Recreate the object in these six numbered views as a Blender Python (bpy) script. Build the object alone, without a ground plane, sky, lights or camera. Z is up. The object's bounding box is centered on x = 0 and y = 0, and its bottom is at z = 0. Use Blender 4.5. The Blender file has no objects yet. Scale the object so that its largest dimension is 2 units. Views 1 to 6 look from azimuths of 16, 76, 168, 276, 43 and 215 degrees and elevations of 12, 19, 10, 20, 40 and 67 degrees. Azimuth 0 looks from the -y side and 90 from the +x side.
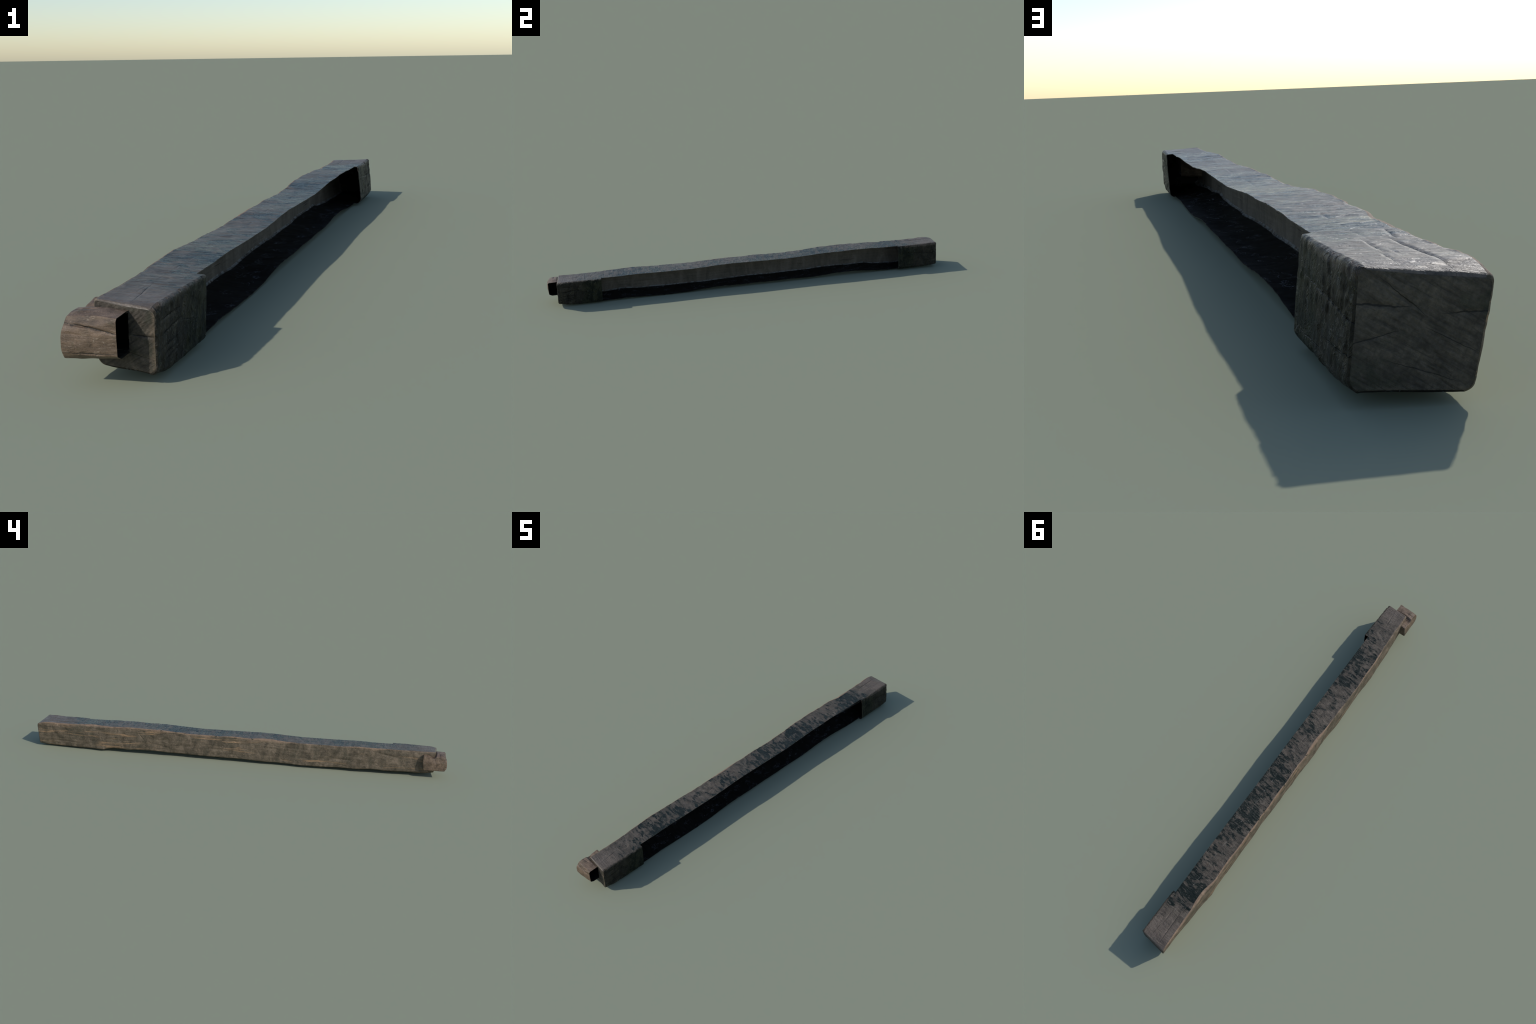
# A weathered, hollow timber beam lying along y: rounded rectangular shell, the
# +x face cut open between two end blocks, and a short hollow peg let into the
# -y end.  Everything is lofted from cross-sections, displaced with seeded
# noise, then split by region into named parts that share one surface.
import bpy
import numpy as np

rng_seed = 11
CUT_X = 0.0500            # plane of the cut that opens the beam
CUT_Y0, CUT_Y1 = -0.7450, 0.7688   # the opening runs between these
WALL = 0.0013             # thickness of the shell

# --------------------------------------------------------------- noise ----
def lattice(ix, iy, iz, seed):
    n = (ix * 374761393 + iy * 668265263 + iz * 1274126177 + seed * 974634777) & 0xFFFFFFFF
    n = ((n ^ (n >> 13)) * 1103515245) & 0xFFFFFFFF
    n = ((n ^ (n >> 15)) * 2246822519) & 0xFFFFFFFF
    return ((n ^ (n >> 16)) & 0xFFFFFF) / float(0xFFFFFF)

def gradient_noise(p, seed):
    """Perlin-style noise; two hashed angles give each lattice point its gradient."""
    i = np.floor(p).astype(np.int64)
    f = p - i
    u = f * f * f * (f * (f * 6 - 15) + 10)
    out = 0.0
    for dx in (0, 1):
        for dy in (0, 1):
            for dz in (0, 1):
                h = (i[..., 0] + dx, i[..., 1] + dy, i[..., 2] + dz)
                a = lattice(*h, seed) * 2 * np.pi
                c = lattice(*h, seed + 77) * 2 - 1
                s = np.sqrt(1 - c * c)
                g = s * np.cos(a) * (f[..., 0] - dx) + s * np.sin(a) * (f[..., 1] - dy) + c * (f[..., 2] - dz)
                w = ((u[..., 0] if dx else 1 - u[..., 0]) * (u[..., 1] if dy else 1 - u[..., 1]) *
                     (u[..., 2] if dz else 1 - u[..., 2]))
                out = out + w * g
    return out * 1.7

def fbm(p, scale, octaves, seed, gain=0.5):
    q = p * np.array(scale, float)
    amp, tot, norm = 1.0, 0.0, 0.0
    for o in range(octaves):
        tot = tot + amp * gradient_noise(q, seed + 31 * o)
        norm += amp
        amp *= gain
        q = q * 2.03 + 7.7
    return tot / norm

def smoothstep(a, b, x):
    t = np.clip((x - a) / (b - a), 0, 1)
    return t * t * (3 - 2 * t)

# ------------------------------------------------- profiles along the beam ----
def profile(points, y, sigma=0.010):
    """Smoothed interpolation of control points (y, value)."""
    g = np.linspace(-1.1, 1.1, 2201)
    v = np.interp(g, [p[0] for p in points], [p[1] for p in points])
    k = np.exp(-0.5 * (np.arange(-60, 61) * 0.001 / sigma) ** 2)
    k /= k.sum()
    v = np.convolve(np.pad(v, 60, mode='edge'), k, mode='valid')
    return np.interp(y, g, v)

# long edge between top and -x side: (y, x, z)
EDGE_TOP_BACK = [(-0.96, -0.0425, 0.1240), (-0.94, -0.0425, 0.1247), (-0.89, -0.0485, 0.1232), (-0.84, -0.0485, 0.1238),
    (-0.79, -0.0465, 0.1226), (-0.74, -0.0475, 0.1227), (-0.69, -0.0515, 0.1234), (-0.64, -0.0545, 0.1237),
    (-0.59, -0.0548, 0.1250), (-0.55, -0.0548, 0.1237), (-0.50, -0.0582, 0.1202), (-0.45, -0.0568, 0.1202),
    (-0.40, -0.0560, 0.1195), (-0.35, -0.0543, 0.1193), (-0.30, -0.0542, 0.1180), (-0.25, -0.0540, 0.1203),
    (-0.20, -0.0535, 0.1222), (-0.15, -0.0540, 0.1254), (-0.11, -0.0540, 0.1258), (-0.06, -0.0556, 0.1225),
    (-0.01, -0.0518, 0.1240), (0.04, -0.0530, 0.1247), (0.09, -0.0562, 0.1214), (0.14, -0.0535, 0.1219),
    (0.19, -0.0542, 0.1214), (0.235, -0.0568, 0.1207), (0.285, -0.0542, 0.1235), (0.335, -0.0588, 0.1272),
    (0.38, -0.0577, 0.1299), (0.43, -0.0585, 0.1293), (0.48, -0.0590, 0.1304), (0.53, -0.0562, 0.1308),
    (0.58, -0.0583, 0.1280), (0.63, -0.0606, 0.1274), (0.676, -0.0560, 0.1262), (0.725, -0.0545, 0.1288),
    (0.775, -0.0545, 0.1260), (0.82, -0.0542, 0.1238), (0.87, -0.0553, 0.1231), (0.92, -0.0570, 0.1245),
    (0.952, -0.0582, 0.1250), (0.975, -0.0588, 0.1205), (0.992, -0.0582, 0.1115), (1.0, -0.0578, 0.1090)]
# long edge between bottom and -x side
EDGE_BOTTOM_BACK = [(-0.96, -0.0420, 0.0225), (-0.94, -0.0415, 0.0200), (-0.915, -0.0405, 0.0155), (-0.87, -0.0428, 0.0170), (-0.82, -0.0470, 0.0175),
    (-0.775, -0.0510, 0.0180), (-0.726, -0.0520, 0.0150), (-0.68, -0.0542, 0.0172), (-0.63, -0.0583, 0.0200),
    (-0.58, -0.0580, 0.0135), (-0.53, -0.0550, 0.0132), (-0.48, -0.0550, 0.0138), (-0.435, -0.0560, 0.0106),
    (-0.385, -0.0572, 0.0096), (-0.34, -0.0598, 0.0090), (-0.29, -0.0580, 0.0094), (-0.24, -0.0527, 0.0093),
    (-0.19, -0.0528, 0.0120), (-0.145, -0.0567, 0.0116), (-0.096, -0.0565, 0.0129), (-0.05, -0.0556, 0.0148),
    (0.0, -0.0537, 0.0165), (0.05, -0.0556, 0.0149), (0.10, -0.0513, 0.0155), (0.146, -0.0538, 0.0150),
    (0.24, -0.0532, 0.0159), (0.29, -0.0515, 0.0168), (0.34, -0.0540, 0.0173), (0.39, -0.0540, 0.0205),
    (0.44, -0.0533, 0.0196), (0.485, -0.0549, 0.0197), (0.535, -0.0556, 0.0157), (0.58, -0.0548, 0.0183),
    (0.625, -0.0545, 0.0190), (0.665, -0.0580, 0.0080), (0.70, -0.0555, 0.0070), (0.73, -0.0500, 0.0080),
    (0.776, -0.0474, 0.0062), (0.825, -0.0460, 0.0070), (0.87, -0.0420, 0.0053), (0.92, -0.0393, 0.0063),
    (0.965, -0.0395, 0.0070), (1.0, -0.0385, 0.0088)]
# long edge between top and +x side (only the end blocks keep the corner)
EDGE_TOP_FRONT = [(-0.965, 0.0615, 0.1100), (-0.948, 0.0625, 0.1160), (-0.932, 0.0640, 0.1215), (-0.867, 0.0660, 0.1225),
    (-0.80, 0.0675, 0.1220), (-0.745, 0.0685, 0.1210), (-0.67, 0.0650, 0.1206), (-0.62, 0.0650, 0.1213),
    (-0.57, 0.0650, 0.1222), (-0.52, 0.0650, 0.1218), (-0.47, 0.0650, 0.1210), (-0.42, 0.0650, 0.1201),
    (-0.37, 0.0650, 0.1203), (-0.32, 0.0650, 0.1193), (-0.27, 0.0650, 0.1204), (-0.22, 0.0650, 0.1220),
    (-0.17, 0.0650, 0.1246), (-0.12, 0.0650, 0.1258), (-0.075, 0.0650, 0.1264), (-0.025, 0.0650, 0.1250),
    (0.025, 0.0650, 0.1238), (0.075, 0.0650, 0.1220), (0.125, 0.0650, 0.1225), (0.175, 0.0650, 0.1217),
    (0.22, 0.0650, 0.1232), (0.27, 0.0650, 0.1250), (0.32, 0.0650, 0.1274), (0.37, 0.0650, 0.1294),
    (0.42, 0.0650, 0.1300), (0.47, 0.0650, 0.1298), (0.52, 0.0650, 0.1322), (0.57, 0.0650, 0.1308),
    (0.62, 0.0650, 0.1308), (0.67, 0.0650, 0.1275), (0.72, 0.0640, 0.1268), (0.769, 0.0620, 0.1263),
    (0.82, 0.0630, 0.1270), (0.90, 0.0638, 0.1276), (0.96, 0.0635, 0.1298), (0.985, 0.0630, 0.1290)]
# long edge between bottom and +x side
EDGE_BOTTOM_FRONT = [(-0.965, 0.0622, 0.0180), (-0.945, 0.0620, 0.0135), (-0.915, 0.0615, 0.0055), (-0.88, 0.0605, 0.0025),
    (-0.83, 0.0610, 0.0015), (-0.775, 0.0635, 0.0015), (-0.745, 0.0655, 0.0025), (-0.67, 0.0650, 0.0040),
    (-0.62, 0.0650, 0.0055), (-0.57, 0.0650, 0.0042), (-0.52, 0.0650, 0.0020), (-0.47, 0.0650, 0.0010),
    (-0.42, 0.0650, 0.0000), (-0.37, 0.0650, 0.0008), (-0.32, 0.0650, 0.0022), (-0.27, 0.0650, 0.0075),
    (-0.22, 0.0650, 0.0110), (-0.17, 0.0650, 0.0138), (-0.12, 0.0650, 0.0118), (-0.07, 0.0650, 0.0104),
    (-0.025, 0.0650, 0.0095), (0.025, 0.0650, 0.0110), (0.075, 0.0650, 0.0098), (0.125, 0.0650, 0.0090),
    (0.175, 0.0650, 0.0107), (0.22, 0.0650, 0.0104), (0.27, 0.0650, 0.0083), (0.32, 0.0650, 0.0080),
    (0.37, 0.0650, 0.0110), (0.42, 0.0650, 0.0145), (0.47, 0.0650, 0.0167), (0.52, 0.0650, 0.0166),
    (0.57, 0.0650, 0.0140), (0.62, 0.0655, 0.0075), (0.67, 0.0680, 0.0050), (0.72, 0.0720, 0.0032),
    (0.769, 0.0755, 0.0035), (0.80, 0.0735, 0.0040), (0.86, 0.0735, 0.0045), (0.92, 0.0750, 0.0075),
    (0.965, 0.0755, 0.0110), (0.99, 0.0750, 0.0135)]
RADIUS_TOP_BACK = [(-0.95, 0.004), (-0.90, 0.009), (-0.85, 0.011), (-0.79, 0.005), (-0.22, 0.005), (-0.16, 0.012),
    (-0.10, 0.010), (-0.04, 0.005), (0.64, 0.006), (0.70, 0.014), (0.75, 0.013), (0.80, 0.006), (0.95, 0.006), (1, 0.007)]
RADIUS_BOTTOM_BACK = [(-1, 0.016), (-0.93, 0.013), (-0.86, 0.006), (0.9, 0.005), (0.97, 0.007), (1, 0.008)]
RADIUS_BOTTOM_FRONT = [(-1, 0.013), (-0.9, 0.013), (-0.75, 0.012), (0.74, 0.015), (0.86, 0.013), (1, 0.010)]
RADIUS_TOP_FRONT = [(-1, 0.010), (-0.92, 0.009), (-0.80, 0.006), (-0.745, 0.0045), (0.76, 0.0045), (0.88, 0.006), (1, 0.008)]

def column(points, i):
    return [(p[0], p[i]) for p in points]

# ------------------------------------------------------------ cross-section ----
SEGMENTS = [('top', 70), ('back_edge', 8), ('back', 64), ('back_low_edge', 8), ('bottom', 58),
            ('bottom_rest', 9), ('front_low_edge', 10), ('front', 62), ('front_edge', 9), ('top_rest', 9)]

def corner(a, c, b, r, t, flat):
    """Rounded corner at c between neighbours a and b; flat=1 is a chamfer."""
    da = a - c
    db = b - c
    da /= np.linalg.norm(da, axis=-1, keepdims=True)
    db /= np.linalg.norm(db, axis=-1, keepdims=True)
    p = c + da * r
    q = c + db * r
    bez = (1 - t) ** 2 * p + 2 * t * (1 - t) * c + t ** 2 * q
    return (1 - flat) * bez + flat * ((1 - t) * p + t * q)

def beam_section(y):
    """Closed loop of (x, z) for every station y -> array (len(y), ring, 2)."""
    def edge(e):
        return np.stack([profile(column(e, 1), y, 0.009), profile(column(e, 2), y, 0.009)], -1)
    tl, bl, tr, br = edge(EDGE_TOP_BACK), edge(EDGE_BOTTOM_BACK), edge(EDGE_TOP_FRONT), edge(EDGE_BOTTOM_FRONT)
    # the edge curves were measured on the rounded corners: push them out a little
    rtl = profile(RADIUS_TOP_BACK, y)[:, None]
    rbl = profile(RADIUS_BOTTOM_BACK, y)[:, None]
    rbr = profile(RADIUS_BOTTOM_FRONT, y)[:, None]
    rtr = profile(RADIUS_TOP_FRONT, y)[:, None]
    tl = tl + np.array([-0.0007, 0.0007])
    bl = bl + np.array([-0.0007, -0.0007])
    def along(a, b, r):
        d = b - a
        return a + d / np.linalg.norm(d, axis=-1, keepdims=True) * r
    def at_cut(a, b):
        return a + (b - a) * ((CUT_X - a[:, :1]) / (b[:, :1] - a[:, :1]))
    t0 = at_cut(tl, tr)
    b0 = at_cut(bl, br)
    pieces = []
    def line(a, b, n):
        for k in range(n):
            pieces.append(a + (b - a) * (k / n))
    def bend(a, c, b, r, n, flat):
        for k in range(n):
            pieces.append(corner(a, c, b, r, k / n, flat))
    n = dict(SEGMENTS)
    line(t0, along(tl, tr, rtl), n['top'])
    bend(tr, tl, bl, rtl, n['back_edge'], 0.15)
    line(along(tl, bl, rtl), along(bl, tl, rbl), n['back'])
    bend(tl, bl, br, rbl, n['back_low_edge'], 0.4)
    line(along(bl, br, rbl), b0, n['bottom'])
    # the low corner may reach past the cut plane: keep the order of the loop
    rb = np.minimum(rbr, np.linalg.norm(br - b0, axis=-1, keepdims=True) * 0.93)
    line(b0, along(br, bl, rb), n['bottom_rest'])
    bend(bl, br, tr, rb, n['front_low_edge'], 0.5)
    rt = np.minimum(rtr, np.linalg.norm(tr - t0, axis=-1, keepdims=True) * 0.93)
    line(along(br, tr, rb), along(tr, br, rt), n['front'])
    bend(br, tr, tl, rt, n['front_edge'], 0.2)
    line(along(tr, tl, rt), t0, n['top_rest'])
    return np.stack(pieces, 1)

ring_kind = []
for kind, count in SEGMENTS:
    ring_kind += [kind] * count
ring_kind = np.array(ring_kind)
RING = len(ring_kind)

# ------------------------------------------------------------------ stations ----
def stations():
    def span(a, b, step):
        n = max(1, int(round((b - a) / step)))
        return list(np.linspace(a, b, n + 1)[:-1])
    return np.array(span(-0.9470, CUT_Y0, 0.0021) + span(CUT_Y0, CUT_Y1, 0.0024) + span(CUT_Y1, 0.9900, 0.0021) + [0.9900])

Y = stations()
SEC = beam_section(Y)
STATIONS = len(Y)

def end_shear(x, z, y):
    """Neither end is sawn square: lean the last stretch."""
    front = smoothstep(-0.86, -0.945, y) * (-0.105 * x - 0.0005)
    back = smoothstep(0.88, 0.987, y) * (-0.165 * x)
    return front + back

def end_rounding(sec, y):
    """Pull the section in over the last millimetres so that ends have soft arrises."""
    out = sec.copy()
    for end, r in ((Y[0], 0.0040), (Y[-1], 0.0040)):
        d = np.abs(y - end)
        m = d < r
        inset = np.zeros_like(y)
        inset[m] = r * (1 - np.sqrt(np.clip(1 - (1 - d[m] / r) ** 2, 0, 1)))
        c = sec.mean(1, keepdims=True)
        v = out - c
        out = c + v * (1 - inset[:, None, None] * 0.7 / np.maximum(np.linalg.norm(v, axis=-1, keepdims=True), 1e-6))
    return out

SEC = end_rounding(SEC, Y)
tube = np.empty((STATIONS, RING, 3))
tube[..., 0] = SEC[..., 0]
tube[..., 2] = SEC[..., 1]
tube[..., 1] = Y[:, None]

CAP_RINGS = 34
def cap(loop):
    c = loop.mean(0)
    k = (1 - np.arange(1, CAP_RINGS + 1) / CAP_RINGS)[:, None, None]
    k = k ** 0.9
    return c + (loop[None] - c) * k
cap_front = cap(tube[0])[::-1]       # centre ... rim
cap_back = cap(tube[-1])
grid = np.concatenate([cap_front, tube, cap_back], 0)
ROWS = grid.shape[0]
row_kind = np.array(['cap_front'] * CAP_RINGS + ['tube'] * STATIONS + ['cap_back'] * CAP_RINGS)
grid[..., 1] += end_shear(grid[..., 0], grid[..., 2], grid[..., 1])

# ------------------------------------------------------------------- normals ----
def loop_normals(g):
    """Area weighted vertex normals of a (rows x closed ring) grid."""
    a = g
    b = np.roll(g, -1, 1)
    q = np.cross(b[:-1] - a[1:], a[:-1] - b[1:])     # per quad
    n = np.zeros_like(g)
    n[:-1] += q
    n[1:] += q
    n[:-1] += np.roll(q, 1, 1)
    n[1:] += np.roll(q, 1, 1)
    n[0] = n[0].mean(0)
    n[-1] = n[-1].mean(0)
    return n / np.maximum(np.linalg.norm(n, axis=-1, keepdims=True), 1e-12)

def outward(g, n):
    c = g.reshape(-1, 3).mean(0)
    s = ((g - c) * n)[..., [0, 2]].sum()
    return n if s > 0 else -n

# -------------------------------------------------------------------- relief ----
def gouge(u, v, u0, v0, length, width, depth, slope=0.0):
    du = u - u0
    dv = v - v0 - slope * du
    w = np.clip(1 - (du / (length * 0.5)) ** 2, 0, None)
    return -depth * w * np.exp(-(dv / (width * 0.5)) ** 2)

def relief(g, kind, rows):
    x, y, z = g[..., 0], g[..., 1], g[..., 2]
    d = 0.0011 * fbm(g, (9, 5, 9), 3, 3)
    on_back = np.isin(kind, ['back', 'back_edge', 'back_low_edge'])
    on_top = np.isin(kind, ['top', 'top_rest'])
    on_bottom = np.isin(kind, ['bottom', 'bottom_rest'])
    on_front = np.isin(kind, ['front', 'front_low_edge', 'front_edge'])
    back = 0.0011 * fbm(g, (20, 22, 38), 4, 17) + 0.0007 * fbm(g, (30, 9, 160), 3, 23)
    for a in ((-0.511, 0.055, 0.12, 0.010, 0.0045, 0.02), (-0.475, 0.046, 0.10, 0.012, -0.0012, 0.02),
              (-0.725, 0.092, 0.12, 0.009, 0.0028, 0.20), (-0.18, 0.090, 0.42, 0.010, -0.0016, 0.06),
              (0.02, 0.104, 0.16, 0.006, 0.0025, -0.02), (0.475, 0.088, 0.035, 0.006, 0.0030, 1.25),
              (0.365, 0.082, 0.06, 0.012, 0.0026, -0.25), (-0.422, 0.070, 0.05, 0.026, -0.0016, 0.0),
              (0.40, 0.055, 0.09, 0.010, 0.0018, 0.15), (0.23, 0.060, 0.12, 0.012, 0.0016, -0.1),
              (-0.62, 0.045, 0.10, 0.014, 0.0016, 0.1), (-0.30, 0.050, 0.10, 0.012, 0.0014, 0.0),
              (0.10, 0.055, 0.13, 0.010, 0.0013, 0.0), (0.86, 0.032, 0.16, 0.006, 0.0022, 0.04),
              (-0.84, 0.116, 0.16, 0.012, 0.0022, 0.06), (0.62, 0.085, 0.10, 0.005, 0.0015, 0.0)):
        back = back + gouge(y, z, *a)
    top = (0.0010 * fbm(g, (14, 34, 5), 4, 41) + 0.0006 * fbm(g, (30, 110, 5), 3, 43)
           - 0.0009 * smoothstep(0.25, 0.7, fbm(g, (16, 60, 5), 3, 47)))
    centre = 0.004 + 0.005 * fbm(np.stack([0 * y, y, 0 * y], -1), (1, 6, 1), 2, 51)
    top = top - 0.0013 * np.exp(-((x - centre) / 0.0011) ** 2) * smoothstep(-0.1, 0.35, fbm(np.stack([0 * y, y, 0 * y], -1), (1, 13, 1), 2, 53))
    for a in ((0.905, -0.022, 0.17, 0.0035, 0.0022, -0.02), (0.94, 0.020, 0.06, 0.003, 0.0012, 0.06),
              (0.87, 0.012, 0.09, 0.003, 0.0012, 0.03), (-0.88, 0.012, 0.11, 0.003, 0.0012, -0.10),
              (0.80, -0.030, 0.06, 0.003, 0.0014, 0.1)):
        top = top + gouge(y, x, *a)
    front = (0.0006 + 0.0014 * fbm(g, (20, 34, 14), 4, 61) + 0.0010 * fbm(g, (30, 90, 16), 3, 67)
             - 0.0016 * smoothstep(0.15, 0.5, fbm(g, (20, 60, 22), 3, 71))
             + 0.0016 * smoothstep(0.80, 1.0, 1 - np.abs(fbm(g, (30, 48, 24), 2, 73)) * 2.2) * smoothstep(0.0, 0.3, fbm(g, (20, 20, 20), 2, 74)))
    for a in ((-0.90, 0.096, 0.09, 0.004, 0.0030, 0.0), (-0.895, 0.075, 0.10, 0.004, 0.0028, 0.1),
              (-0.905, 0.050, 0.08, 0.0035, 0.0030, 0.05), (-0.90, 0.038, 0.07, 0.0035, 0.0030, 0.1),
              (-0.89, 0.030, 0.06, 0.0035, 0.0028, 0.1), (0.89, 0.085, 0.25, 0.0028, 0.0022, -0.06),
              (0.93, 0.042, 0.12, 0.003, 0.0014, 0.05), (0.81, 0.028, 0.08, 0.004, 0.0016, 0.0)):
        front = front + gouge(y, z, *a)
    back = back + 0.0014 * np.clip(1 - ((z - 0.068) / 0.05) ** 2, 0, 1) * (1 + 1.4 * np.exp(-((y - 0.86) / 0.08) ** 2) + 1.2 * np.exp(-((y + 0.18) / 0.08) ** 2))
    # the underside sags a little between its two edges (outwards is down)
    bottom = 0.0016 * fbm(g, (18, 40, 5), 4, 81) + 0.0035 * np.clip(1 - (x / 0.05) ** 2, 0, 1) * smoothstep(0.93, 0.82, np.abs(y))
    d = d + np.where(on_back, back, 0) + np.where(on_top, top, 0) + np.where(on_front, front, 0) + np.where(on_bottom, bottom, 0)
    # calm the relief where two faces meet, but let the arrises be chipped
    edge = np.isin(kind, ['back_edge', 'front_edge', 'back_low_edge', 'front_low_edge'])
    d = d + np.where(edge, 0.0014 * fbm(g, (36, 46, 36), 3, 91) - 0.0016 * smoothstep(0.2, 0.6, fbm(g, (24, 24, 24), 2, 93)), 0)
    # ends: saw marks, drying cracks
    diag = x * 0.75 - z * 0.66
    saw = 0.00035 * np.sin(2 * np.pi * diag / 0.0065 + 3 * fbm(g, (20, 20, 20), 2, 95))
    end = saw + 0.0012 * fbm(g, (22, 10, 22), 4, 97) + 0.0006 * fbm(g, (90, 10, 90), 2, 99)
    crack_back = (gouge(x, z, 0.052, 0.094, 0.055, 0.0030, 0.0030, 0.12) + gouge(x, z, -0.043, 0.083, 0.05, 0.0022, 0.0018, -0.05)
                  + gouge(x, z, 0.026, 0.101, 0.05, 0.0020, 0.0016, 0.8) + gouge(x, z, 0.055, 0.062, 0.06, 0.0022, 0.0014, -0.25))
    crack_front = gouge(x, z, 0.045, 0.0735, 0.05, 0.0026, 0.0026, -0.03) + gouge(x, z, 0.03, 0.042, 0.06, 0.0022, 0.0016, -0.2)
    dist = np.minimum(1, np.abs(rows) * 1.0)
    d = np.where(rows == 1, end * dist + crack_front, d)
    d = np.where(rows == 2, end * dist + crack_back, d)
    return d

def blur_rows(d, reps):
    """Soften displacement across region borders around the ring."""
    for _ in range(reps):
        d = 0.25 * np.roll(d, 1, 1) + 0.5 * d + 0.25 * np.roll(d, -1, 1)
    return d

kind2 = np.broadcast_to(ring_kind[None], (ROWS, RING))
rows2 = np.broadcast_to(np.select([row_kind == 'cap_front', row_kind == 'cap_back'], [1, 2], 0)[:, None], (ROWS, RING))
base_normal = loop_normals(grid)
SIGN = 1.0 if ((grid - grid.reshape(-1, 3).mean(0)) * base_normal)[..., [0, 2]].sum() > 0 else -1.0
base_normal = base_normal * SIGN
disp = relief(grid, kind2, rows2)
disp = blur_rows(disp, 2)
disp[0] = disp[0].mean()
disp[-1] = disp[-1].mean()
outer = grid + base_normal * disp[..., None]
# keep the cut straight
in_cut = (grid[..., 1] >= CUT_Y0 - 1e-9) & (grid[..., 1] <= CUT_Y1 + 1e-9) & (rows2 == 0)
i_top = 0
i_bot = int(np.argmax(ring_kind == 'bottom_rest'))
for i in (i_top, i_bot):
    sel = in_cut[:, i]
    outer[sel, i, 0] = CUT_X
r0 = CAP_RINGS + int(np.argmin(np.abs(Y - CUT_Y0)))
r1 = CAP_RINGS + int(np.argmin(np.abs(Y - CUT_Y1)))
outer[r0, :, 1] = CUT_Y0
outer[r1, :, 1] = CUT_Y1
outer[..., 2] = np.maximum(outer[..., 2], 0.0)
outer_n = loop_normals(outer) * SIGN
inner = outer - base_normal * WALL
inner[r0, :, 1] = CUT_Y0
inner[r1, :, 1] = CUT_Y1
for i in (i_top, i_bot):
    inner[in_cut[:, i], i, 0] = CUT_X
inner_n = -loop_normals(inner) * SIGN

# ----------------------------------------------------------------- materials ----
def new_material(name):
    m = bpy.data.materials.new(name)
    m.use_nodes = True
    nt = m.node_tree
    nt.nodes.clear()
    out = nt.nodes.new('ShaderNodeOutputMaterial')
    bsdf = nt.nodes.new('ShaderNodeBsdfPrincipled')
    nt.links.new(bsdf.outputs[0], out.inputs[0])
    return m, nt, bsdf

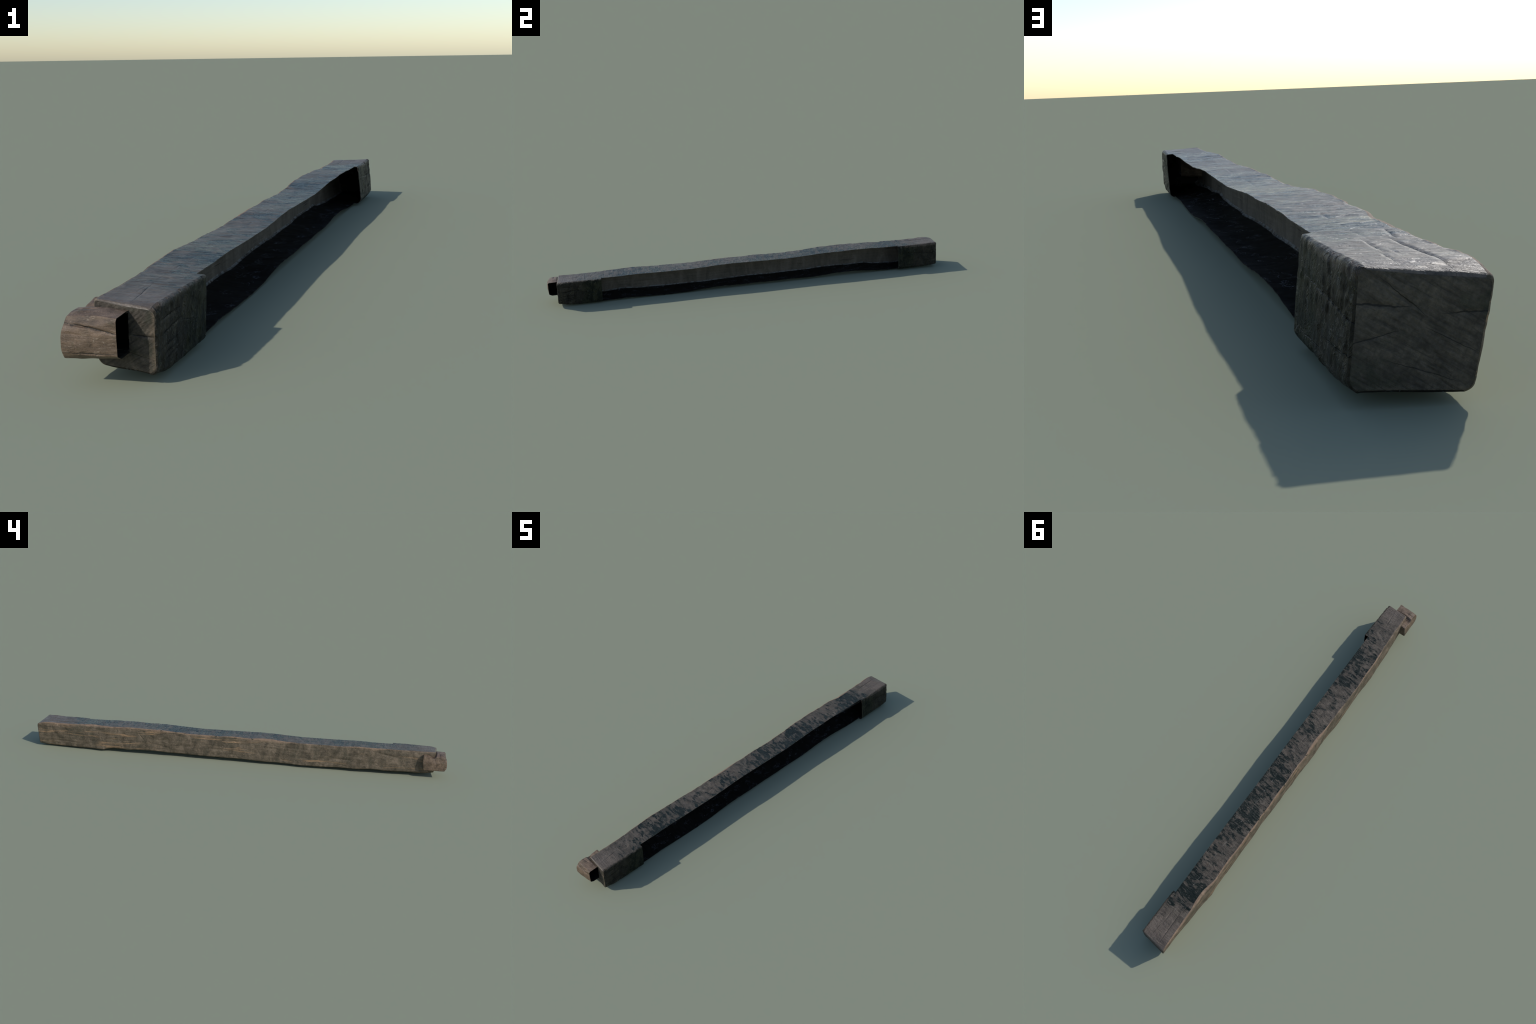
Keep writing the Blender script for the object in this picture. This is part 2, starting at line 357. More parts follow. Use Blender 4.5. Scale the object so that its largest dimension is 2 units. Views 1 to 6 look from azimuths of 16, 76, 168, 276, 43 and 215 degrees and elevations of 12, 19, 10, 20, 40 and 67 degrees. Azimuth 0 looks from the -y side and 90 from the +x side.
class Nodes:
    def __init__(self, nt):
        self.nt = nt
        self.coord = nt.nodes.new('ShaderNodeTexCoord').outputs['Object']
        sep = nt.nodes.new('ShaderNodeSeparateXYZ')
        nt.links.new(self.coord, sep.inputs[0])
        self.x, self.y, self.z = sep.outputs
    def put(self, socket, v):
        if isinstance(v, bpy.types.NodeSocket):
            self.nt.links.new(v, socket)
        else:
            socket.default_value = v
    def math(self, op, a, b=0.0, c=0.0, clamp=False):
        n = self.nt.nodes.new('ShaderNodeMath')
        n.operation = op
        n.use_clamp = clamp
        for s, v in zip(n.inputs, (a, b, c)):
            self.put(s, v)
        return n.outputs[0]
    def mapped(self, scale, offset, rot):
        v = self.coord
        if any(rot):
            r = self.nt.nodes.new('ShaderNodeMapping')
            r.inputs['Rotation'].default_value = rot
            self.nt.links.new(v, r.inputs[0])
            v = r.outputs[0]
        m = self.nt.nodes.new('ShaderNodeMapping')
        m.inputs['Scale'].default_value = scale
        m.inputs['Location'].default_value = offset
        self.nt.links.new(v, m.inputs[0])
        return m.outputs[0]
    def noise(self, scale, detail=4.0, rough=0.55, offset=(0, 0, 0), rot=(0, 0, 0), distortion=0.0):
        t = self.nt.nodes.new('ShaderNodeTexNoise')
        t.inputs['Scale'].default_value = 1.0
        t.inputs['Detail'].default_value = detail
        t.inputs['Roughness'].default_value = rough
        t.inputs['Distortion'].default_value = distortion
        self.nt.links.new(self.mapped(scale, offset, rot), t.inputs['Vector'])
        return t.outputs[0]
    def warp(self, scale, amount):
        """Bend all later lookups by a soft vector noise."""
        t = self.nt.nodes.new('ShaderNodeTexNoise')
        t.inputs['Scale'].default_value = scale
        t.inputs['Detail'].default_value = 2.0
        self.nt.links.new(self.coord, t.inputs['Vector'])
        v = self.nt.nodes.new('ShaderNodeVectorMath')
        v.operation = 'MULTIPLY_ADD'
        self.nt.links.new(t.outputs['Color'], v.inputs[0])
        v.inputs[1].default_value = (amount,) * 3
        self.nt.links.new(self.coord, v.inputs[2])
        self.coord = v.outputs[0]
    def ridge(self, scale, centre, width, offset=(0, 0, 0), rot=(0, 0, 0), distortion=0.0, detail=3.0):
        """Thin wandering lines where a noise passes one value."""
        v = self.noise(scale, detail, 0.55, offset, rot, distortion)
        return self.math('SUBTRACT', 1.0, self.step(self.math('ABSOLUTE', self.math('SUBTRACT', v, centre)), 0.0, width))
    def step(self, v, a, b):
        n = self.nt.nodes.new('ShaderNodeMapRange')
        n.interpolation_type = 'SMOOTHSTEP'
        self.put(n.inputs['Value'], v)
        n.inputs['From Min'].default_value = a
        n.inputs['From Max'].default_value = b
        return n.outputs[0]
    def mix(self, f, a, b, mode='MIX'):
        n = self.nt.nodes.new('ShaderNodeMix')
        n.data_type = 'RGBA'
        n.blend_type = mode
        self.put(n.inputs[0], f)
        for s, v in ((n.inputs[6], a), (n.inputs[7], b)):
            self.put(s, v if isinstance(v, bpy.types.NodeSocket) else (*v, 1.0))
        return n.outputs[2]
    def ramp(self, v, stops):
        n = self.nt.nodes.new('ShaderNodeValToRGB')
        e = n.color_ramp.elements
        while len(e) < len(stops):
            e.new(0.5)
        for el, (p, c) in zip(e, stops):
            el.position = p
            el.color = (*c, 1.0) if not isinstance(c, float) else (c, c, c, 1.0)
        self.put(n.inputs[0], v)
        return n.outputs[0]
    def crack(self, u, v, u0, v0, slope, length, width, wander=0.006):
        """One wandering drying crack: a line in the (u, v) plane that tapers out."""
        du = self.math('SUBTRACT', u, u0)
        w = self.math('MULTIPLY_ADD', self.noise((60, 60, 60), 3, 0.6, (u0 * 50, v0 * 90, 1)), wander, v0 - wander * 0.5)
        d = self.math('ABSOLUTE', self.math('SUBTRACT', v, self.math('MULTIPLY_ADD', du, slope, w)))
        taper = self.math('SUBTRACT', 1.0, self.math('POWER', self.math('DIVIDE', self.math('ABSOLUTE', du), length * 0.5), 2.0), clamp=True)
        r = self.math('DIVIDE', d, self.math('MULTIPLY_ADD', taper, width, 0.00001))
        return self.math('MULTIPLY', self.math('SUBTRACT', 1.0, self.step(r, 0.4, 1.0)), self.step(taper, 0.0, 0.1))
    def bump(self, height, distance, strength=1.0, normal=None):
        n = self.nt.nodes.new('ShaderNodeBump')
        n.inputs['Distance'].default_value = distance
        n.inputs['Strength'].default_value = strength
        self.put(n.inputs['Height'], height)
        if normal is not None:
            self.put(n.inputs['Normal'], normal)
        return n.outputs[0]

def finish(nt, bsdf, n, colour, rough, normal, specular=0.4):
    n.put(bsdf.inputs['Base Color'], colour)
    n.put(bsdf.inputs['Roughness'], rough)
    bsdf.inputs['Specular IOR Level'].default_value = specular
    if normal is not None:
        n.put(bsdf.inputs['Normal'], normal)

def wood_colour(n, dark, mid, light, grain=(60, 6, 150), blotch=(24, 30, 19), off=0.0, share=0.25):
    """Brown weathered timber: uneven blotches over faint grain running along y."""
    b = n.noise(blotch, 8, 0.66, (off, off * 2, 1.3), distortion=0.7)
    g = n.noise(grain, 5, 0.62, (off, 0, 0), distortion=0.4)
    v = n.math('ADD', n.math('MULTIPLY', b, 1 - share), n.math('MULTIPLY', g, share))
    return n.ramp(v, [(0.36, dark), (0.50, mid), (0.64, light)]), g

def speckle(n, col, strength, scale=420.0, off=0.0):
    f = n.noise((scale, scale * 0.55, scale), 4, 0.7, (off, off, off))
    return n.mix(strength, col, n.ramp(f, [(0.30, 0.45), (0.52, 1.0), (0.76, 1.45)]), 'MULTIPLY'), f

# side facing -x: brown, worn pale arris, scratches and drying checks
def material_side():
    m, nt, bsdf = new_material('weathered_side_wood')
    n = Nodes(nt)
    z = n.z
    n.warp(12.0, 0.012)
    col, g = wood_colour(n, (0.052, 0.042, 0.027), (0.127, 0.098, 0.066), (0.210, 0.160, 0.112))
    moss = n.step(n.noise((26, 20, 9), 6, 0.65, (3, 1, 5), distortion=0.5), 0.50, 0.64)
    col = n.mix(n.math('MULTIPLY', moss, 0.55), col, (0.070, 0.062, 0.041))
    streak = n.step(n.noise((30, 5.0, 80), 5, 0.62, (8, 2, 0), distortion=0.3), 0.54, 0.66)
    patch = n.step(n.noise((8, 5, 12), 2, 0.5, (2, 2, 2)), 0.42, 0.56)
    col = n.mix(n.math('MULTIPLY', n.math('MULTIPLY', streak, patch), 0.9), col, (0.32, 0.205, 0.115))
    knot = n.step(n.noise((50, 34, 46), 4, 0.6, (4, 6, 2)), 0.63, 0.72)
    col = n.mix(n.math('MULTIPLY', knot, 0.5), col, (0.040, 0.031, 0.022))
    scratch = n.ridge((50, 26, 60), 0.5, 0.016, (7, 7, 7), (0.9, 0, 0), 0.4)
    sparse = n.step(n.noise((22, 22, 22), 3, 0.6, (6, 1, 1)), 0.52, 0.62)
    scratch = n.math('MULTIPLY', scratch, sparse)
    col = n.mix(n.math('MULTIPLY', scratch, 0.45), col, (0.27, 0.20, 0.15))
    worn = n.step(n.math('ADD', z, n.math('MULTIPLY', n.noise((20, 9, 20), 4, 0.65, (0, 4, 0)), 0.050)), 0.137, 0.152)
    col = n.mix(n.math('MULTIPLY', worn, 0.75), col, (0.27, 0.180, 0.118))
    col, fine = speckle(n, col, 0.55)
    check = n.step(n.noise((10, 4.5, 170), 3, 0.55, (2, 7, 0)), 0.67, 0.73)
    col = n.mix(n.math('MULTIPLY', check, 0.65), col, (0.032, 0.025, 0.018))
    chip = n.step(n.noise((60, 40, 60), 4, 0.65, (1, 1, 9)), 0.60, 0.66)
    edge_stain = n.math('MULTIPLY', chip, n.step(z, 0.108, 0.121))
    col = n.mix(n.math('MULTIPLY', edge_stain, 0.9), col, (0.014, 0.019, 0.011))
    h = n.math('ADD', n.math('MULTIPLY', fine, 0.5), n.math('MULTIPLY', g, 0.5))
    h = n.math('SUBTRACT', h, n.math('MULTIPLY', n.math('ADD', check, n.math('MULTIPLY', scratch, -0.4)), 0.7))
    nor = n.bump(h, 0.0018, 0.85, n.bump(n.noise((60, 34, 70), 6, 0.65, distortion=0.5), 0.006, 0.7))
    finish(nt, bsdf, n, col, n.ramp(fine, [(0.3, 0.78), (0.7, 0.62)]), nor, 0.3)
    return m

def top_layers(n):
    """Grey-brown wood with dark glossy stains; returns colour, roughness, height."""
    x, y = n.x, n.y
    n.warp(22.0, 0.010)
    col, g = wood_colour(n, (0.050, 0.041, 0.030), (0.096, 0.077, 0.057), (0.158, 0.128, 0.097),
                         grain=(140, 9, 60), blotch=(30, 38, 20), off=4.0)
    warm = n.step(n.noise((20, 16, 8), 4, 0.6, (6, 6, 0)), 0.57, 0.72)
    col = n.mix(n.math('MULTIPLY', warm, 0.45), col, (0.170, 0.118, 0.085))
    clean = n.step(n.math('ADD', n.math('ABSOLUTE', y), n.math('MULTIPLY', n.noise((30, 30, 30), 4, 0.65, (5, 5, 1)), 0.12)), 0.90, 0.98)
    col = n.mix(n.math('MULTIPLY', clean, 0.5), col, n.mix(g, (0.085, 0.064, 0.048), (0.205, 0.160, 0.130)))
    # density of the staining along the beam: nothing at both ends, clumps between
    t = n.math('MULTIPLY_ADD', y, 0.5, 0.5)
    dens = n.ramp(t, [(0.045, 0.0), (0.085, 0.42), (0.12, 0.55), (0.155, 0.62), (0.185, 0.80), (0.225, 0.62), (0.27, 0.74), (0.31, 0.48),
                      (0.345, 0.42), (0.40, 0.72), (0.44, 0.50), (0.485, 0.55), (0.53, 0.80), (0.57, 0.76), (0.615, 0.62),
                      (0.65, 0.84), (0.70, 0.74), (0.745, 0.48), (0.80, 0.52), (0.865, 0.90), (0.895, 0.66), (0.925, 0.15), (0.96, 0.0)])
    big = n.noise((27, 42, 20), 7, 0.66, (1.5, 0.2, 0), distortion=0.5)
    streak = n.noise((22, 105, 20), 6, 0.66, (3.1, 0, 0), (0, 0, 0.18), distortion=0.3)
    v = n.math('ADD', n.math('MULTIPLY', big, 0.60), n.math('MULTIPLY', streak, 0.40))
    side = n.math('MULTIPLY', x, 0.55)
    v = n.math('ADD', v, n.math('ADD', n.math('MULTIPLY_ADD', dens, 0.26, -0.185), side))
    soft = n.step(v, 0.37, 0.54)
    hard = n.step(v, 0.478, 0.515)
    col = n.mix(n.math('MULTIPLY', soft, 0.72), col, (0.030, 0.027, 0.019))
    col = n.mix(n.math('MULTIPLY', hard, 0.93), col, (0.0065, 0.0105, 0.0065))
    col, fine = speckle(n, col, 0.5, 380.0, 3.0)
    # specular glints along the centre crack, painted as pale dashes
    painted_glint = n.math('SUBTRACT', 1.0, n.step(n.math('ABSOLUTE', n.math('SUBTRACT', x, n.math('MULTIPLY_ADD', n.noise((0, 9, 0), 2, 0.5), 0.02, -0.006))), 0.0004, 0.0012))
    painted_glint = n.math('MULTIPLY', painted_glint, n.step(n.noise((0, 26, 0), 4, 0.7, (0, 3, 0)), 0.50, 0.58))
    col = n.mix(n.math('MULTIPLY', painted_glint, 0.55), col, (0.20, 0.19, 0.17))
    cracks = None
    for u0, v0, sl, ln, wd in ((0.905, -0.022, -0.02, 0.19, 0.0014), (0.94, 0.020, 0.06, 0.08, 0.0009), (0.87, 0.012, 0.03, 0.11, 0.0009),
                               (-0.885, 0.012, -0.10, 0.12, 0.0010), (0.80, -0.030, 0.10, 0.07, 0.0009)):
        k = n.crack(y, x, u0, v0, sl, ln, wd)
        cracks = k if cracks is None else n.math('MAXIMUM', cracks, k)
    col = n.mix(n.math('MULTIPLY', cracks, 0.7), col, (0.016, 0.013, 0.010))
    wet = n.math('MAXIMUM', n.math('MULTIPLY', soft, 0.6), hard)
    rough = n.math('MULTIPLY_ADD', wet, -0.15, 0.40)
    rough = n.math('ADD', rough, n.math('MULTIPLY_ADD', n.noise((30, 90, 20), 5, 0.65), 0.5, -0.25))
    ripple = n.noise((40, 130, 30), 5, 0.66, (0, 3, 0), (0, 0, 0.12), distortion=0.5)
    h = n.math('ADD', n.math('MULTIPLY', fine, 0.18), n.math('MULTIPLY', ripple, 2.6))
    h = n.math('SUBTRACT', h, n.math('ADD', n.math('MULTIPLY', hard, 0.25), cracks))
    return col, rough, h, fine

def material_top():
    m, nt, bsdf = new_material('stained_top_wood')
    n = Nodes(nt)
    col, rough, h, fine = top_layers(n)
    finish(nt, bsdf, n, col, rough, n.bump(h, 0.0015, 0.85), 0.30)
    return m

# face of the end blocks towards +x: mossy, dark, flaking; sawn brown towards the ends
def material_block():
    m, nt, bsdf = new_material('mossy_block_wood')
    n = Nodes(nt)
    y, z = n.y, n.z
    n.warp(26.0, 0.014)
    col, g = wood_colour(n, (0.015, 0.013, 0.008), (0.034, 0.029, 0.020), (0.070, 0.058, 0.040), off=9.0)
    bark = n.math('SUBTRACT', 1.0, n.step(n.math('ADD', n.math('ABSOLUTE', n.math('SUBTRACT', y, 0.012)),
                  n.math('MULTIPLY', n.noise((24, 24, 24), 5, 0.65), 0.08)), 0.865, 0.905))
    moss = n.step(n.noise((34, 50, 26), 6, 0.68, (5, 0, 2), distortion=0.6), 0.42, 0.56)
    green = n.mix(moss, (0.030, 0.032, 0.016), (0.0055, 0.0085, 0.0038))
    col = n.mix(n.math('MULTIPLY', bark, 0.88), col, green)
    flake = n.ridge((36, 70, 34), 0.5, 0.045, (2, 8, 1), (0.35, 0, 0), 0.8, 4.0)
    lump = n.step(n.noise((40, 40, 40), 4, 0.65, (1, 5, 3)), 0.50, 0.62)
    flake = n.math('MULTIPLY', flake, lump)
    col = n.mix(n.math('MULTIPLY', flake, 0.8), col, (0.120, 0.112, 0.074))
    col, fine = speckle(n, col, 0.5, 400.0, 7.0)
    cracks = None
    for u0, v0, sl, ln, wd in ((0.895, 0.083, -0.06, 0.26, 0.0014), (0.93, 0.044, 0.05, 0.12, 0.0010), (0.83, 0.026, 0.02, 0.12, 0.0010),
                               (-0.900, 0.097, 0.02, 0.090, 0.0013), (-0.892, 0.076, 0.10, 0.110, 0.0013), (-0.905, 0.052, 0.06, 0.085, 0.0014),
                               (-0.900, 0.040, 0.10, 0.075, 0.0014), (-0.892, 0.031, 0.10, 0.065, 0.0012), (-0.83, 0.068, -0.25, 0.07, 0.0010)):
        k = n.crack(y, z, u0, v0, sl, ln, wd)
        cracks = k if cracks is None else n.math('MAXIMUM', cracks, k)
    col = n.mix(n.math('MULTIPLY', cracks, 0.85), col, (0.006, 0.006, 0.005))
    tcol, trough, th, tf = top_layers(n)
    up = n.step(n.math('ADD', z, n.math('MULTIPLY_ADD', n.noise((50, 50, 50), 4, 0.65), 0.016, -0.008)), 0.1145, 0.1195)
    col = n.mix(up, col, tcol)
    rough = n.math('MULTIPLY_ADD', n.noise((60, 60, 60), 4, 0.65, (3, 3, 3)), 0.5, 0.08)
    body = n.noise((46, 80, 36), 6, 0.68, (0, 0, 6), (0.3, 0, 0), 0.9)
    h = n.math('ADD', n.math('MULTIPLY', fine, 0.12), n.math('MULTIPLY', body, 2.4))
    h = n.math('ADD', h, n.math('MULTIPLY', flake, 0.7))
    h = n.math('SUBTRACT', h, n.math('MULTIPLY', cracks, 0.8))
    finish(nt, bsdf, n, col, rough, n.bump(h, 0.0065, 0.95), 0.17)
    return m

# sawn ends: end grain with diagonal saw lines
def material_end():
    m, nt, bsdf = new_material('sawn_end_grain')
    n = Nodes(nt)
    x, y = n.x, n.y
    n.warp(20.0, 0.006)
    col, g = wood_colour(n, (0.036, 0.029, 0.021), (0.066, 0.054, 0.040), (0.104, 0.085, 0.062),
                         grain=(120, 60, 120), blotch=(34, 26, 34), off=13.0)
    saw = n.noise((26, 20, 230), 4, 0.62, (0, 0, 0), (0, 0.56, 0), 0.3)
    col = n.mix(0.75, col, n.ramp(saw, [(0.34, 0.42), (0.5, 1.0), (0.70, 1.35)]), 'MULTIPLY')
    cross = n.noise((230, 20, 34), 4, 0.62, (3, 0, 0), (0, 0.5, 0), 0.3)
    col = n.mix(0.35, col, n.ramp(cross, [(0.34, 0.5), (0.5, 1.0), (0.70, 1.25)]), 'MULTIPLY')
    moss = n.step(n.noise((26, 26, 26), 5, 0.65, (7, 7, 7)), 0.52, 0.68)
    col = n.mix(n.math('MULTIPLY', moss, 0.6), col, (0.028, 0.031, 0.017))
    back_end = n.math('GREATER_THAN', y, 0.0)
    for u0, v0, sl, ln, wd, mask in ((0.050, 0.0935, 0.12, 0.070, 0.0014, 'b'), (-0.040, 0.083, -0.05, 0.060, 0.0010, 'b'), (0.022, 0.099, 0.9, 0.045, 0.0009, 'b'),
                                     (0.055, 0.062, -0.25, 0.060, 0.0009, 'b'), (-0.02, 0.058, 0.55, 0.05, 0.0008, 'b'), (0.005, 0.030, 0.35, 0.07, 0.0008, 'b'),
                                     (0.045, 0.0735, -0.03, 0.060, 0.0012, 'f'), (0.030, 0.043, -0.2, 0.060, 0.0009, 'f')):
        k = n.crack(n.x, n.z, u0, v0, sl, ln, wd)
        k = n.math('MULTIPLY', k, back_end if mask == 'b' else n.math('SUBTRACT', 1.0, back_end))
        col = n.mix(n.math('MULTIPLY', k, 0.85), col, (0.010, 0.0085, 0.0065))
    arris = n.step(n.math('ADD', x, n.math('MULTIPLY', n.noise((60, 60, 60), 4, 0.65), 0.03)), 0.066, 0.076)
    front_end = n.math('LESS_THAN', y, 0.0)
    col = n.mix(n.math('MULTIPLY', n.math('MULTIPLY', arris, front_end), 0.6), col, (0.150, 0.110, 0.072))
    col, fine = speckle(n, col, 0.5, 360.0, 5.0)
    h = n.math('ADD', saw, n.math('MULTIPLY', fine, 0.5))
    finish(nt, bsdf, n, col, 0.68, n.bump(h, 0.0022, 0.8), 0.35)
    return m

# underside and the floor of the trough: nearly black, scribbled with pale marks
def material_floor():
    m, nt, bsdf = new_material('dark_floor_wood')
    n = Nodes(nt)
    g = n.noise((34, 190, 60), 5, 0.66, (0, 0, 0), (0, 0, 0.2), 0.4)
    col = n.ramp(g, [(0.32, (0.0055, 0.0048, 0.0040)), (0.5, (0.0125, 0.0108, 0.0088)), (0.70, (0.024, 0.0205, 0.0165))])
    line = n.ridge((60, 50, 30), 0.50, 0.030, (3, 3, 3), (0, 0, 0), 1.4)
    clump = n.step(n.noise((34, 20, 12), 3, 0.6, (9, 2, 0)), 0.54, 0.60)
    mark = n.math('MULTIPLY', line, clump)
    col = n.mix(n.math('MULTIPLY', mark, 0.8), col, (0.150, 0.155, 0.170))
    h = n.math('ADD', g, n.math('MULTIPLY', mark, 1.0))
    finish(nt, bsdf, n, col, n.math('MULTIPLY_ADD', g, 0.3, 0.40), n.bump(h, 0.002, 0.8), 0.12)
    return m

# inside of the long wall
def inner_layers(n):
    col, g = wood_colour(n, (0.074, 0.061, 0.047), (0.108, 0.090, 0.071), (0.150, 0.124, 0.098), blotch=(18, 22, 8), off=21.0)
    col, fine = speckle(n, col, 0.4, 330.0, 2.0)
    check = n.step(n.noise((10, 6, 140), 3, 0.55, (5, 1, 0)), 0.66, 0.72)
    col = n.mix(n.math('MULTIPLY', check, 0.65), col, (0.026, 0.021, 0.016))
    return col, n.math('SUBTRACT', n.math('ADD', n.math('MULTIPLY', fine, 0.4), g), check)

def material_inner():
    m, nt, bsdf = new_material('hollow_inner_wood')
    n = Nodes(nt)
    n.warp(14.0, 0.010)
    col, h = inner_layers(n)
    finish(nt, bsdf, n, col, 0.75, n.bump(h, 0.0016, 0.75), 0.25)
    return m

# pale dust gathered in the corner between wall and floor
def material_dust():
    m, nt, bsdf = new_material('dusty_inner_corner')
    n = Nodes(nt)
    col, h = inner_layers(n)
    d = n.step(n.noise((90, 60, 90), 5, 0.68, (2, 5, 1)), 0.42, 0.56)
    col = n.mix(n.math('MULTIPLY', d, 0.75), col, (0.20, 0.20, 0.195))
    finish(nt, bsdf, n, col, 0.8, n.bump(n.math('ADD', h, d), 0.002, 0.8), 0.25)
    return m

def material_peg():
    m, nt, bsdf = new_material('peg_wood')
    n = Nodes(nt)
    b = n.noise((30, 36, 42), 8, 0.66, (2, 2, 2), distortion=0.6)
    n.warp(24.0, 0.008)
    g = n.noise((14, 90, 120), 5, 0.64, distortion=0.4)
    v = n.math('ADD', n.math('MULTIPLY', b, 0.68), n.math('MULTIPLY', g, 0.32))
    col = n.ramp(v, [(0.36, (0.056, 0.036, 0.022)), (0.50, (0.130, 0.086, 0.054)), (0.64, (0.215, 0.145, 0.095))])
    moss = n.step(n.noise((34, 40, 40), 4, 0.6, (5, 3, 1)), 0.55, 0.70)
    col = n.mix(n.math('MULTIPLY', moss, 0.5), col, (0.085, 0.072, 0.040))
    col, fine = speckle(n, col, 0.55, 420.0, 1.0)
    front = n.math('LESS_THAN', n.y, -0.985)
    k = n.math('MAXIMUM', n.crack(n.x, n.z, -0.018, 0.0935, -0.17, 0.085, 0.0016), n.crack(n.x, n.z, -0.052, 0.0975, -0.03, 0.06, 0.0011))
    k = n.math('MAXIMUM', k, n.crack(n.x, n.z, -0.03, 0.0555, 0.03, 0.10, 0.0012))
    k = n.math('MULTIPLY', k, front)
    col = n.mix(n.math('MULTIPLY', k, 0.85), col, (0.014, 0.010, 0.007))
    pale = n.math('MULTIPLY', n.ridge((22, 80, 130), 0.5, 0.022, (6, 2, 4), (0, 0, 0), 0.5), n.step(n.noise((40, 40, 40), 3, 0.6, (3, 8, 8)), 0.50, 0.60))
    col = n.mix(n.math('MULTIPLY', pale, 0.6), col, (0.34, 0.27, 0.20))
    blot = n.step(n.noise((55, 55, 70), 3, 0.6, (1.2, 4, 2)), 0.72, 0.80)
    col = n.mix(n.math('MULTIPLY', blot, 0.5), col, (0.03, 0.034, 0.026))
    h = n.math('ADD', n.math('MULTIPLY', fine, 0.6), n.math('MULTIPLY', g, 1.0))
    finish(nt, bsdf, n, col, n.math('MULTIPLY_ADD', g, -0.25, 0.66), n.bump(h, 0.002, 0.8), 0.45)
    return m

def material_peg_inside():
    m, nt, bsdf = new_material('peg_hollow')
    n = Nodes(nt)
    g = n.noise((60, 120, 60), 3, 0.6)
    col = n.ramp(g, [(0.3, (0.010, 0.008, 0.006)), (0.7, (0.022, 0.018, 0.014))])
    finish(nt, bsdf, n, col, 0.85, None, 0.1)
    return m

MATS = {'top': material_top(), 'side': material_side(), 'block': material_block(), 'end': material_end(),
        'floor': material_floor(), 'dust': material_dust(), 'inner': material_inner(), 'peg': material_peg(), 'peg_in': material_peg_inside()}
MAT_NAMES = list(MATS)
MAT_ID = {k: i for i, k in enumerate(MAT_NAMES)}

# ------------------------------------------------------- faces and their parts ----
class Soup:
    """Vertices, normals, quads, material and part of a whole body."""
    def __init__(self):
        self.v, self.n, self.f, self.m, self.p = [], [], [], [], []
        self.count = 0
    def add(self, v, n, f, m, p):
        self.v.append(v); self.n.append(n); self.f.append(f + self.count); self.m.append(m); self.p.append(p)
        self.count += len(v)
    def join(self):
        return [np.concatenate(a) for a in (self.v, self.n, self.f, self.m, self.p)]

def grid_quads(rows, ring, flip):
    r, c = np.meshgrid(np.arange(rows - 1), np.arange(ring), indexing='ij')
    c2 = (c + 1) % ring
    a, b, d, e = r * ring + c, r * ring + c2, (r + 1) * ring + c2, (r + 1) * ring + c
    q = np.stack([a, b, d, e], -1)
    return q[..., ::-1] if flip else q

def strip(a, b, normal):
    """Rim strip between two polylines, with its own vertices and normal."""
    k = len(a)
    v = np.concatenate([a, b])
    i = np.arange(k - 1)
    q = np.stack([i, i + 1, i + 1 + k, i + k], -1)
    fn = np.cross(v[q[0, 1]] - v[q[0, 0]], v[q[0, 3]] - v[q[0, 0]])
    if np.dot(fn, normal) < 0:
        q = q[:, ::-1]
    return v, np.tile(np.array(normal, float), (len(v), 1)), q

PARTS = ['end_block', 'end_block.001', 'top_plank', 'side_plank', 'floor_plank', 'peg']
P_ID = {k: i for i, k in enumerate(PARTS)}

# winding test on one tube quad
q_all = grid_quads(ROWS, RING, False)
flat_out = outer.reshape(-1, 3)
t = q_all[ROWS // 2, 20]
fn = np.cross(flat_out[t[1]] - flat_out[t[0]], flat_out[t[3]] - flat_out[t[0]])
FLIP = np.dot(fn, outer_n.reshape(-1, 3)[t[0]]) < 0

row_of = np.arange(ROWS - 1)
face_row_kind = np.where(row_of < CAP_RINGS, 1, np.where(row_of >= CAP_RINGS + STATIONS - 1, 2, 0))
seg = ring_kind
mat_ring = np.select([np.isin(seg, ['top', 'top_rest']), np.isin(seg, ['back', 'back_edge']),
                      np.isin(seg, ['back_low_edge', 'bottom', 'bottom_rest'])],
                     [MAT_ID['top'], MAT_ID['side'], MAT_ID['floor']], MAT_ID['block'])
mat_ring = np.where(seg == 'back_low_edge', MAT_ID['side'], mat_ring)
mat_ring = np.where(seg == 'front_low_edge', MAT_ID['block'], mat_ring)
mat_face = np.broadcast_to(mat_ring[None], (ROWS - 1, RING)).copy()
mat_face[face_row_kind > 0] = MAT_ID['end']
mid_part = np.select([np.isin(seg, ['top', 'top_rest']), np.isin(seg, ['back', 'back_edge', 'back_low_edge'])],
                     [P_ID['top_plank'], P_ID['side_plank']], P_ID['floor_plank'])
part_face = np.broadcast_to(mid_part[None], (ROWS - 1, RING)).copy()
part_face[:r0] = P_ID['end_block']
part_face[r1:] = P_ID['end_block.001']
gone = np.zeros((ROWS - 1, RING), bool)
gone[r0:r1, i_bot:] = True
# the peg sits in a mortise: the front end is open where the peg's hollow passes
cx = 0.25 * sum(np.roll(outer, -k, 1)[:-1, :, 0] + np.roll(outer, -k, 1)[1:, :, 0] for k in (0, 1))
cz = 0.25 * sum(np.roll(outer, -k, 1)[:-1, :, 2] + np.roll(outer, -k, 1)[1:, :, 2] for k in (0, 1))
gone |= (face_row_kind == 1)[:, None] & (cx < 0.0155) & (cx > -0.036) & (cz > 0.049) & (cz < 0.107)
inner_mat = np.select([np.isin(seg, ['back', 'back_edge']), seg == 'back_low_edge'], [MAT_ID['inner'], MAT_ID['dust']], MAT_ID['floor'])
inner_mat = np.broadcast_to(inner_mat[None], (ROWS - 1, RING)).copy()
inner_mat[face_row_kind > 0] = MAT_ID['floor']

